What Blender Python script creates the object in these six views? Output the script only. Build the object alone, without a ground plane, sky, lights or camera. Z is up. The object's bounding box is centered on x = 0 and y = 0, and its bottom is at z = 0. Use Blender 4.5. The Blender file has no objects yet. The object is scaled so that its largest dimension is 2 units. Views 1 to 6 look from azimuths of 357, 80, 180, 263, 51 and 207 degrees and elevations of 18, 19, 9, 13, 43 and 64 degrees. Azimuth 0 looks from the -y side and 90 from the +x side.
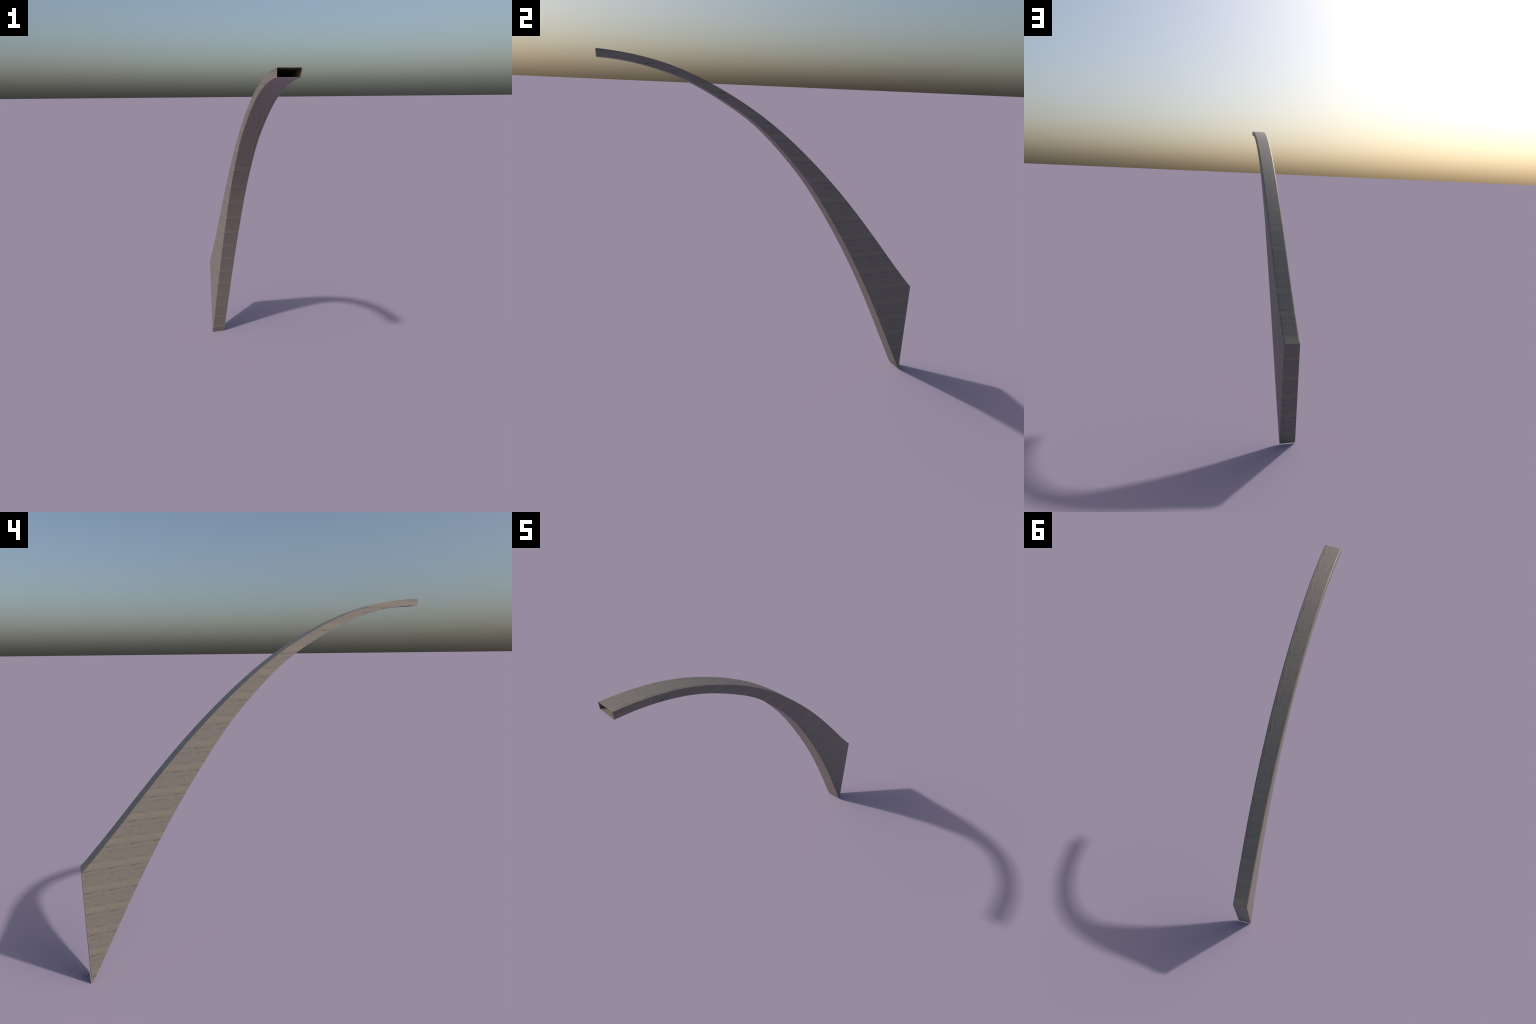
"""Weathered timber arch rib: a hollow, tapering box beam that rises from a
narrow toe, swells at the heel and sweeps over to a thin open tip.
The beam is also bent slightly sideways in plan."""
import bpy, math
import numpy as np

# ------------------------------------------------------------------ shape
TIP_XY = np.array([0.1816, -0.9391])      # plan position of the tip (centre line)
BASE_XY = np.array([-0.1826, 0.9335])     # plan position of the foot
BOW, BOW_SKEW = 0.0280, -0.0177           # sideways bow of the plan curve
WIDTH = 0.0990
WALL = 0.0009                             # board thickness of the hollow box
PERIOD = 0.119                            # grain figure repeats on this module

# heights of the outer and the inner edge at 13 equal stations, tip -> foot
OUTER_Z = [2.0000, 1.9846, 1.9508, 1.8945, 1.8188, 1.7256, 1.6114,
           1.4772, 1.3277, 1.1627, 0.9855, 0.8042, 0.6315]
INNER_Z = [1.9643, 1.9493, 1.9123, 1.8516, 1.7665, 1.6612, 1.5148,
           1.3384, 1.1195, 0.8741, 0.5996, 0.2990, -0.0112]


def spline(y, q):
    """cubic spline through equally spaced stations on 0..1"""
    y = np.asarray(y, float)
    n = len(y)
    h = 1.0 / (n - 1)
    A = np.zeros((n, n))
    r = np.zeros(n)
    A[0, 0], A[0, 1], A[-1, -1], A[-1, -2] = 1, -1, 1, -1
    for i in range(1, n - 1):
        A[i, i - 1:i + 2] = h, 4 * h, h
        r[i] = 6 * (y[i + 1] - 2 * y[i] + y[i - 1]) / h
    m = np.linalg.solve(A, r)
    k = np.clip((q / h).astype(int), 0, n - 2)
    u, v = (k + 1) * h - q, q - k * h
    return ((m[k] * u**3 + m[k + 1] * v**3) / (6 * h)
            + (y[k] / h - m[k] * h / 6) * u + (y[k + 1] / h - m[k + 1] * h / 6) * v)


STATIONS = np.concatenate([np.linspace(0, 0.988, 100), [1.0]])


def plan(s):
    """centre line and sideways unit vector (towards +x) at stations s"""
    span = BASE_XY - TIP_XY
    L = np.linalg.norm(span)
    e = span / L
    side = np.array([e[1], -e[0]])
    off = 4 * BOW * s * (1 - s) + BOW_SKEW * s * (1 - s) * (1 - 2 * s)
    doff = 4 * BOW * (1 - 2 * s) + BOW_SKEW * ((1 - 2 * s)**2 - 2 * s * (1 - s))
    c = TIP_XY + np.outer(s * L, e) + np.outer(off, side)
    t = np.outer(np.full_like(s, L), e) + np.outer(doff, side)
    t /= np.linalg.norm(t, axis=1)[:, None]
    return c, np.stack([t[:, 1], -t[:, 0]], 1), L


CENTRE, SIDEWAYS, LENGTH = plan(STATIONS)
ZO = spline(OUTER_Z, STATIONS)
ZI = spline(INNER_Z, STATIONS)
ZO[-1], ZI[-1] = 0.6350, 0.0          # the curves are cut level at the foot


def at(lateral, z):
    """points at a sideways offset and height for every station"""
    return np.column_stack([CENTRE + SIDEWAYS * lateral, z])


def slope(z):
    return np.gradient(z, STATIONS * LENGTH)


# vertical wall allowance that gives WALL measured square to the curve
WO = WALL * np.sqrt(1 + slope(ZO)**2)
WI = WALL * np.sqrt(1 + slope(ZI)**2)

HALF = WIDTH / 2


def strip(rows):
    """faces of a lattice; rows: list of (n,3) arrays, all the same length"""
    v = np.concatenate(rows)
    n = len(rows[0])
    f = []
    for r in range(len(rows) - 1):
        for i in range(n - 1):
            a = r * n + i
            f.append((a, a + n, a + n + 1, a + 1))
    return v, f


def make(name, sheets, material, parent, normals=None):
    """join lattice sheets (vertices, faces, facing direction) to one mesh"""
    verts, faces = [], []
    for v, f, facing in sheets:
        base = len(verts)
        for q in f:
            nrm = np.cross(v[q[1]] - v[q[0]], v[q[2]] - v[q[0]])
            faces.append(tuple(base + k for k in (q if nrm @ np.asarray(facing) > 0 else q[::-1])))
        verts.extend(map(tuple, v))
    me = bpy.data.meshes.new(name)
    me.from_pydata(verts, [], faces)
    me.materials.append(material)
    for p in me.polygons:
        p.use_smooth = True
    me.update()
    if normals is not None:
        own = [tuple(v.normal) for v in me.vertices]
        own[:len(normals)] = [tuple(n) for n in normals]
        me.normals_split_custom_set_from_vertices(own)
    ob = bpy.data.objects.new(name, me)
    bpy.context.collection.objects.link(ob)
    ob.parent = parent
    ob.location = -parent.location
    return ob


# ------------------------------------------------------------------ node helper
class N:
    """a float socket with arithmetic, so that masks can be written as formulas"""
    tree = None

    def __init__(self, sock):
        self.s = sock

    @classmethod
    def op(cls, kind, *args):
        n = cls.tree.nodes.new('ShaderNodeMath')
        n.operation = kind
        for i, a in enumerate(args):
            if isinstance(a, N):
                cls.tree.links.new(a.s, n.inputs[i])
            else:
                n.inputs[i].default_value = float(a)
        return N(n.outputs[0])

    def __add__(self, o): return N.op('ADD', self, o)
    __radd__ = __add__
    def __sub__(self, o): return N.op('SUBTRACT', self, o)
    def __rsub__(self, o): return N.op('SUBTRACT', o, self)
    def __mul__(self, o): return N.op('MULTIPLY', self, o)
    __rmul__ = __mul__
    def __truediv__(self, o): return N.op('DIVIDE', self, o)
    def frac(self): return N.op('FRACT', self)
    def abs(self): return N.op('ABSOLUTE', self)

    def step(self, lo, hi):
        """smooth 0..1 ramp from lo to hi"""
        n = N.tree.nodes.new('ShaderNodeMapRange')
        n.interpolation_type = 'SMOOTHSTEP'
        N.tree.links.new(self.s, n.inputs['Value'])
        n.inputs['From Min'].default_value = lo
        n.inputs['From Max'].default_value = hi
        return N(n.outputs['Result'])

    def bell(self, width):
        """1 at zero, falling to 0 at +-width"""
        return 1.0 - self.abs().step(0.0, width)


def vec(x, y, z=0.0):
    n = N.tree.nodes.new('ShaderNodeCombineXYZ')
    for i, a in enumerate((x, y, z)):
        if isinstance(a, N):
            N.tree.links.new(a.s, n.inputs[i])
        else:
            n.inputs[i].default_value = a
    return n.outputs[0]


def noise(v, scale=1.0, detail=3.0, rough=0.55):
    n = N.tree.nodes.new('ShaderNodeTexNoise')
    n.inputs['Scale'].default_value = scale
    n.inputs['Detail'].default_value = detail
    n.inputs['Roughness'].default_value = rough
    N.tree.links.new(v, n.inputs['Vector'])
    return N(n.outputs['Fac'])


def mix(fac, a, b):
    n = N.tree.nodes.new('ShaderNodeMix')
    n.data_type = 'RGBA'
    N.tree.links.new(fac.s, n.inputs['Factor'])
    for sock, c in ((n.inputs['A'], a), (n.inputs['B'], b)):
        if isinstance(c, tuple):
            sock.default_value = c + (1.0,)
        else:
            N.tree.links.new(c, sock)
    return n.outputs['Result']


# ------------------------------------------------------------------ wood
GREY = (0.199, 0.175, 0.148)
TAN = (0.230, 0.199, 0.152)
COOL = (0.137, 0.130, 0.115)
DARK = (0.076, 0.068, 0.057)
PALE = (0.268, 0.236, 0.198)


def wood_figure(tree):
    """one board figure, a along the grain, b across it, both 0..1"""
    N.tree = tree
    gi = tree.nodes.new('NodeGroupInput')
    go = tree.nodes.new('NodeGroupOutput')
    a = N(gi.outputs['Along']).frac()
    b0 = N(gi.outputs['Across'])
    # grain drifts gently across the figure
    warp = noise(vec(a * 2.2, b0.frac() * 5.0, 3.1), 1.0, 2.0) - 0.5
    b = (b0 + warp * 0.035).frac()
    bc = (b0 + warp * 0.02 + 0.5).frac() - 0.5          # signed, 0 on the shake

    # the long shake: thick hooked start, thinning to the right
    path = bc + 0.03 - 0.048 * N.op('EXPONENT', a * -11.0) + (noise(vec(a * 9.0, 0.0, 2.2)) - 0.5) * 0.030
    body = 0.038 - 0.016 * a.step(0.15, 0.6)
    shake = (path / body).bell(1.0) * (1.0 - 0.55 * a.step(0.18, 0.55)) * (1.0 - 0.6 * a.step(0.7, 1.0))
    second = ((bc + 0.055 - 0.03 * a) / 0.022).bell(1.0) * a.step(0.25, 0.5) * (1.0 - a.step(0.7, 0.95)) * 0.30
    # soft grey streak, then the fine double check further down
    streak = ((b - 0.165 - (a * 9.0).s_sin() * 0.012) / 0.05).bell(1.0) * (0.6 + 0.4 * a.step(0.3, 0.6)) * (1.0 - a.step(0.6, 0.9)) * 0.5
    check1 = ((b - 0.585 + 0.02 * a) / 0.020).bell(1.0) * a.step(0.05, 0.3) * (1.0 - a.step(0.55, 0.8))
    check2 = ((b - 0.625 + 0.01 * a) / 0.018).bell(1.0) * (1.0 - a.step(0.75, 1.0)) * 0.7
    blot = ((b - 0.405) / 0.03).bell(1.0) * (1.0 - a.step(0.08, 0.22)) * 0.5
    # small pin knot with a pale rim and a fleck swirl
    kx, ky = a - 0.25, b - 0.275
    kr = N.op('SQRT', kx * kx + ky * ky)
    knot_rim = ((kr - 0.042) / 0.016).bell(1.0)
    knot_eye = 1.0 - kr.step(0.02, 0.045)
    sx, sy = a - 0.68, b - 0.44
    sr = N.op('SQRT', sx * sx + sy * sy * 1.8)
    swirl = (1.0 - sr.step(0.03, 0.14)) * noise(vec(a * 28.0, b * 28.0, 9.0), 1.0, 2.0).step(0.5, 0.68)
    # bands
    fibre = noise(vec(a * 6.0, b * 60.0, 1.7), 1.0, 4.0, 0.65)
    mottle = noise(vec(a * 4.0, b * 11.0, 5.3), 1.0, 4.0, 0.65)
    wander = noise(vec(a * 2.5, b * 6.0, 7.7), 1.0, 3.0) - 0.5
    pores = noise(vec(a * 16.0, b * 120.0, 8.2), 1.0, 2.0)
    grit = noise(vec(a * 60.0, b * 110.0, 4.4), 1.0, 2.0)
    bt = b + wander * 0.16
    tan = bt.step(0.59, 0.68) * (1.0 - bt.step(0.80, 0.93)) * (1.0 - 0.45 * a.step(0.5, 1.0)) * (0.35 + 0.65 * mottle.step(0.35, 0.6))
    cool = bt.step(0.10, 0.2) * (1.0 - bt.step(0.35, 0.6)) * (1.0 - 0.5 * a.step(0.2, 0.5))
    cool = cool + 0.8 * b.step(0.85, 0.93)

    col = mix(tan * 0.9, GREY, TAN)
    col = mix(cool * 0.42 * mottle.step(0.62, 0.32), col, COOL)
    col = mix(fibre.step(0.48, 0.66) * 0.50, col, COOL)
    col = mix(fibre.step(0.46, 0.28) * 0.45, col, PALE)
    col = mix(mottle.step(0.54, 0.75) * 0.26, col, PALE)
    col = mix(pores.step(0.52, 0.68) * 0.34, col, DARK)
    col = mix(grit.step(0.52, 0.68) * 0.24, col, DARK)
    col = mix(grit.step(0.46, 0.30) * 0.24, col, PALE)
    col = mix(streak * 0.58 * fibre.step(0.2, 0.55), col, DARK)
    col = mix(blot * 0.7 * fibre.step(0.25, 0.55), col, DARK)
    col = mix(N.op('MAXIMUM', check1, check2) * 0.78 * fibre.step(0.25, 0.58), col, DARK)
    col = mix(knot_rim * 0.5 * grit.step(0.3, 0.6), col, COOL)
    col = mix(knot_eye * 0.35, col, PALE)
    col = mix(swirl * 0.35, col, PALE)
    col = mix(N.op('MAXIMUM', shake * 0.8, second), col, DARK)
    tree.links.new(col, go.inputs['Colour'])

    high = (grit * 0.25 - fibre * 0.35 - pores * 0.12 + mottle * 0.3 - shake * 0.25 - second * 0.1
            - check1 * 0.2 - check2 * 0.15 - streak * 0.1 + knot_rim * 0.35 + swirl * 0.55)
    tree.links.new(high.s, go.inputs['Height'])


N.s_sin = lambda self: N.op('SINE', self)

figure = bpy.data.node_groups.new('weathered_wood_figure', 'ShaderNodeTree')
for nm in ('Along', 'Across'):
    figure.interface.new_socket(nm, in_out='INPUT', socket_type='NodeSocketFloat')
figure.interface.new_socket('Colour', in_out='OUTPUT', socket_type='NodeSocketColor')
figure.interface.new_socket('Height', in_out='OUTPUT', socket_type='NodeSocketFloat')
wood_figure(figure)


def wood(name, coords):
    """material; coords(x, y, z, lateral) -> (along, across) in figure units"""
    m = bpy.data.materials.new(name)
    m.use_nodes = True
    t = m.node_tree
    t.nodes.clear()
    N.tree = t
    tc = t.nodes.new('ShaderNodeTexCoord')
    sep = t.nodes.new('ShaderNodeSeparateXYZ')
    t.links.new(tc.outputs['Object'], sep.inputs[0])
    x, y, z = (N(sep.outputs[i]) for i in range(3))
    # distance from the bowed centre line (cubic fit of the plan curve)
    centre = ((y * -0.005895 - 0.032548) * y - 0.189671) * y + 0.027334
    lateral = (x - centre) * 0.982
    along, across = coords(x, y, z, lateral)
    g = t.nodes.new('ShaderNodeGroup')
    g.node_tree = figure
    t.links.new(along.s, g.inputs['Along'])
    t.links.new(across.s, g.inputs['Across'])
    bump = t.nodes.new('ShaderNodeBump')
    bump.inputs['Strength'].default_value = 0.55
    bump.inputs['Distance'].default_value = 0.0011
    t.links.new(g.outputs['Height'], bump.inputs['Height'])
    bs = t.nodes.new('ShaderNodeBsdfPrincipled')
    bs.inputs['Roughness'].default_value = 0.48
    t.links.new(g.outputs['Colour'], bs.inputs['Base Color'])
    t.links.new(bump.outputs['Normal'], bs.inputs['Normal'])
    out = t.nodes.new('ShaderNodeOutputMaterial')
    t.links.new(bs.outputs[0], out.inputs[0])
    return m


def select(mask, p, q):
    return p + (q - p) * mask


P = PERIOD
Z0 = 0.0388                     # height of the lowest shake


def down(z):
    return (Z0 - z) / P


def coords_outer(x, y, z, lat):
    low = N.op('GREATER_THAN', y, 0.288)          # crown boards | back boards
    along = select(low, (-0.852 - y) / P, (HALF - lat) / P + 0.27)
    across = select(low, (HALF * 0.66 - lat) / P, down(z))
    return along, across


def coords_inner(x, y, z, lat):
    low = N.op('GREATER_THAN', y, -0.034)
    along = select(low, (y + 0.721) / P, (lat + HALF) / P + 0.02)
    across = select(low, (HALF * 0.74 - lat) / P, down(z))
    return along, across


WOOD_OUTER = wood('weathered_wood_crown', coords_outer)
WOOD_INNER = wood('weathered_wood_soffit', coords_inner)
WOOD_PLUS = wood('weathered_wood_side', lambda x, y, z, l: ((y - 0.8237) / 0.1189, down(z)))
WOOD_MINUS = wood('weathered_wood_side_sunward', lambda x, y, z, l: ((0.9150 - y) / 0.1172, down(z)))
WOOD_HEEL = wood('weathered_wood_heel', lambda x, y, z, l: ((HALF - l) / P + 0.27, down(z)))

# ------------------------------------------------------------------ build
beam = bpy.data.objects.new('wooden_arch_rib', None)
beam.empty_display_size = 0.1
beam.location = (BASE_XY[0], BASE_XY[1], 0.0)
bpy.context.collection.objects.link(beam)
beam["label"] = "hollow tapering curved beam of weathered grey brown wood"
beam["category"] = "wooden beam"



def sheet(lats, zs, facing):
    v, f = strip([at(l, z) for l, z in zip(lats, zs)])
    return v, f, facing


def rim(*corners):
    """narrow edge of a board seen at the open tip"""
    return np.array(corners), [(0, 1, 2, 3)], (0, -1, 0)


IN = HALF - WALL
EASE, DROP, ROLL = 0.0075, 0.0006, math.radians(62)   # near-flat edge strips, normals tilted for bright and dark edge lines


def ease(l):
    return max(0.0, (abs(l) - (HALF - EASE)) / EASE)


half_row = [HALF - EASE * t for t in np.linspace(0, 1, 7)]
lat_top = [-l for l in half_row] + [0.0] + half_row[::-1]
rows_top = [ZO - DROP * ease(l)**2 for l in lat_top]
ZE = ZO - DROP

# shading normals that roll over the arrises of the outer board
tangent = np.column_stack([np.stack([-SIDEWAYS[:, 1], SIDEWAYS[:, 0]], 1), slope(ZO)])
tangent /= np.linalg.norm(tangent, axis=1)[:, None]
across3 = np.column_stack([SIDEWAYS, np.zeros(len(STATIONS))])
up = np.cross(across3, tangent)
up *= np.sign(up[:, 2])[:, None]


def roll(l):
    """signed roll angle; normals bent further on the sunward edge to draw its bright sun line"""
    return (0.7 if l > 0 else -1.0) * ROLL * ease(l)**1.3


rolled = [math.cos(roll(l)) * up + math.sin(roll(l)) * across3 for l in lat_top]


def tip(l, z):
    return (*(CENTRE[0] + SIDEWAYS[0] * l), z)


FLOOR, CEIL = ZI + WI, ZO - WO
make('outer_panel',
     [sheet(lat_top, rows_top, (0, 0.6, 0.8)),
      sheet([-IN, IN], [CEIL, CEIL], (0, -0.6, -0.8)),
      rim(tip(-HALF, ZE[0]), tip(HALF, ZE[0]), tip(IN, CEIL[0]), tip(-IN, CEIL[0]))],
     WOOD_OUTER, beam, np.concatenate(rolled))
make('inner_panel',
     [sheet([-HALF, HALF], [ZI, ZI], (0, -0.7, -0.7)),
      sheet([-IN, IN], [FLOOR, FLOOR], (0, 0.7, 0.7)),
      rim(tip(-HALF, ZI[0]), tip(HALF, ZI[0]), tip(IN, FLOOR[0]), tip(-IN, FLOOR[0]))],
     WOOD_INNER, beam)


def side_rows(lo, hi):
    return [lo + (hi - lo) * t for t in np.linspace(0, 1, 5)]


for sign, mat in ((1, WOOD_PLUS), (-1, WOOD_MINUS)):
    make('side_panel',
         [sheet([sign * HALF] * 5, side_rows(ZI, ZE), (sign, sign * 0.2, 0)),
          sheet([sign * IN] * 5, side_rows(FLOOR, CEIL), (-sign, -sign * 0.2, 0)),
          rim(tip(sign * HALF, ZI[0]), tip(sign * HALF, ZE[0]), tip(sign * IN, CEIL[0]), tip(sign * IN, FLOOR[0]))],
         mat, beam)

# upright heel board closing the back of the beam
inset = np.array([SIDEWAYS[-1][1], -SIDEWAYS[-1][0]]) * WALL


def foot(l, z, shift=0.0):
    return np.array([*(CENTRE[-1] + SIDEWAYS[-1] * l + inset * shift), z])


def board(half, lo, hi, shift, facing):
    cols = [foot(l, lo + (hi - lo) * t, shift) for t in np.linspace(0, 1, 12) for l in (-half, half)]
    return np.array(cols), [(2 * i, 2 * i + 1, 2 * i + 3, 2 * i + 2) for i in range(11)], facing


make('heel_panel',
     [board(HALF, 0.0, ZE[-1], 0.0, (0, 1, 0)),
      board(IN, FLOOR[-1], CEIL[-1], 1.0, (0, -1, 0))],
     WOOD_HEEL, beam)
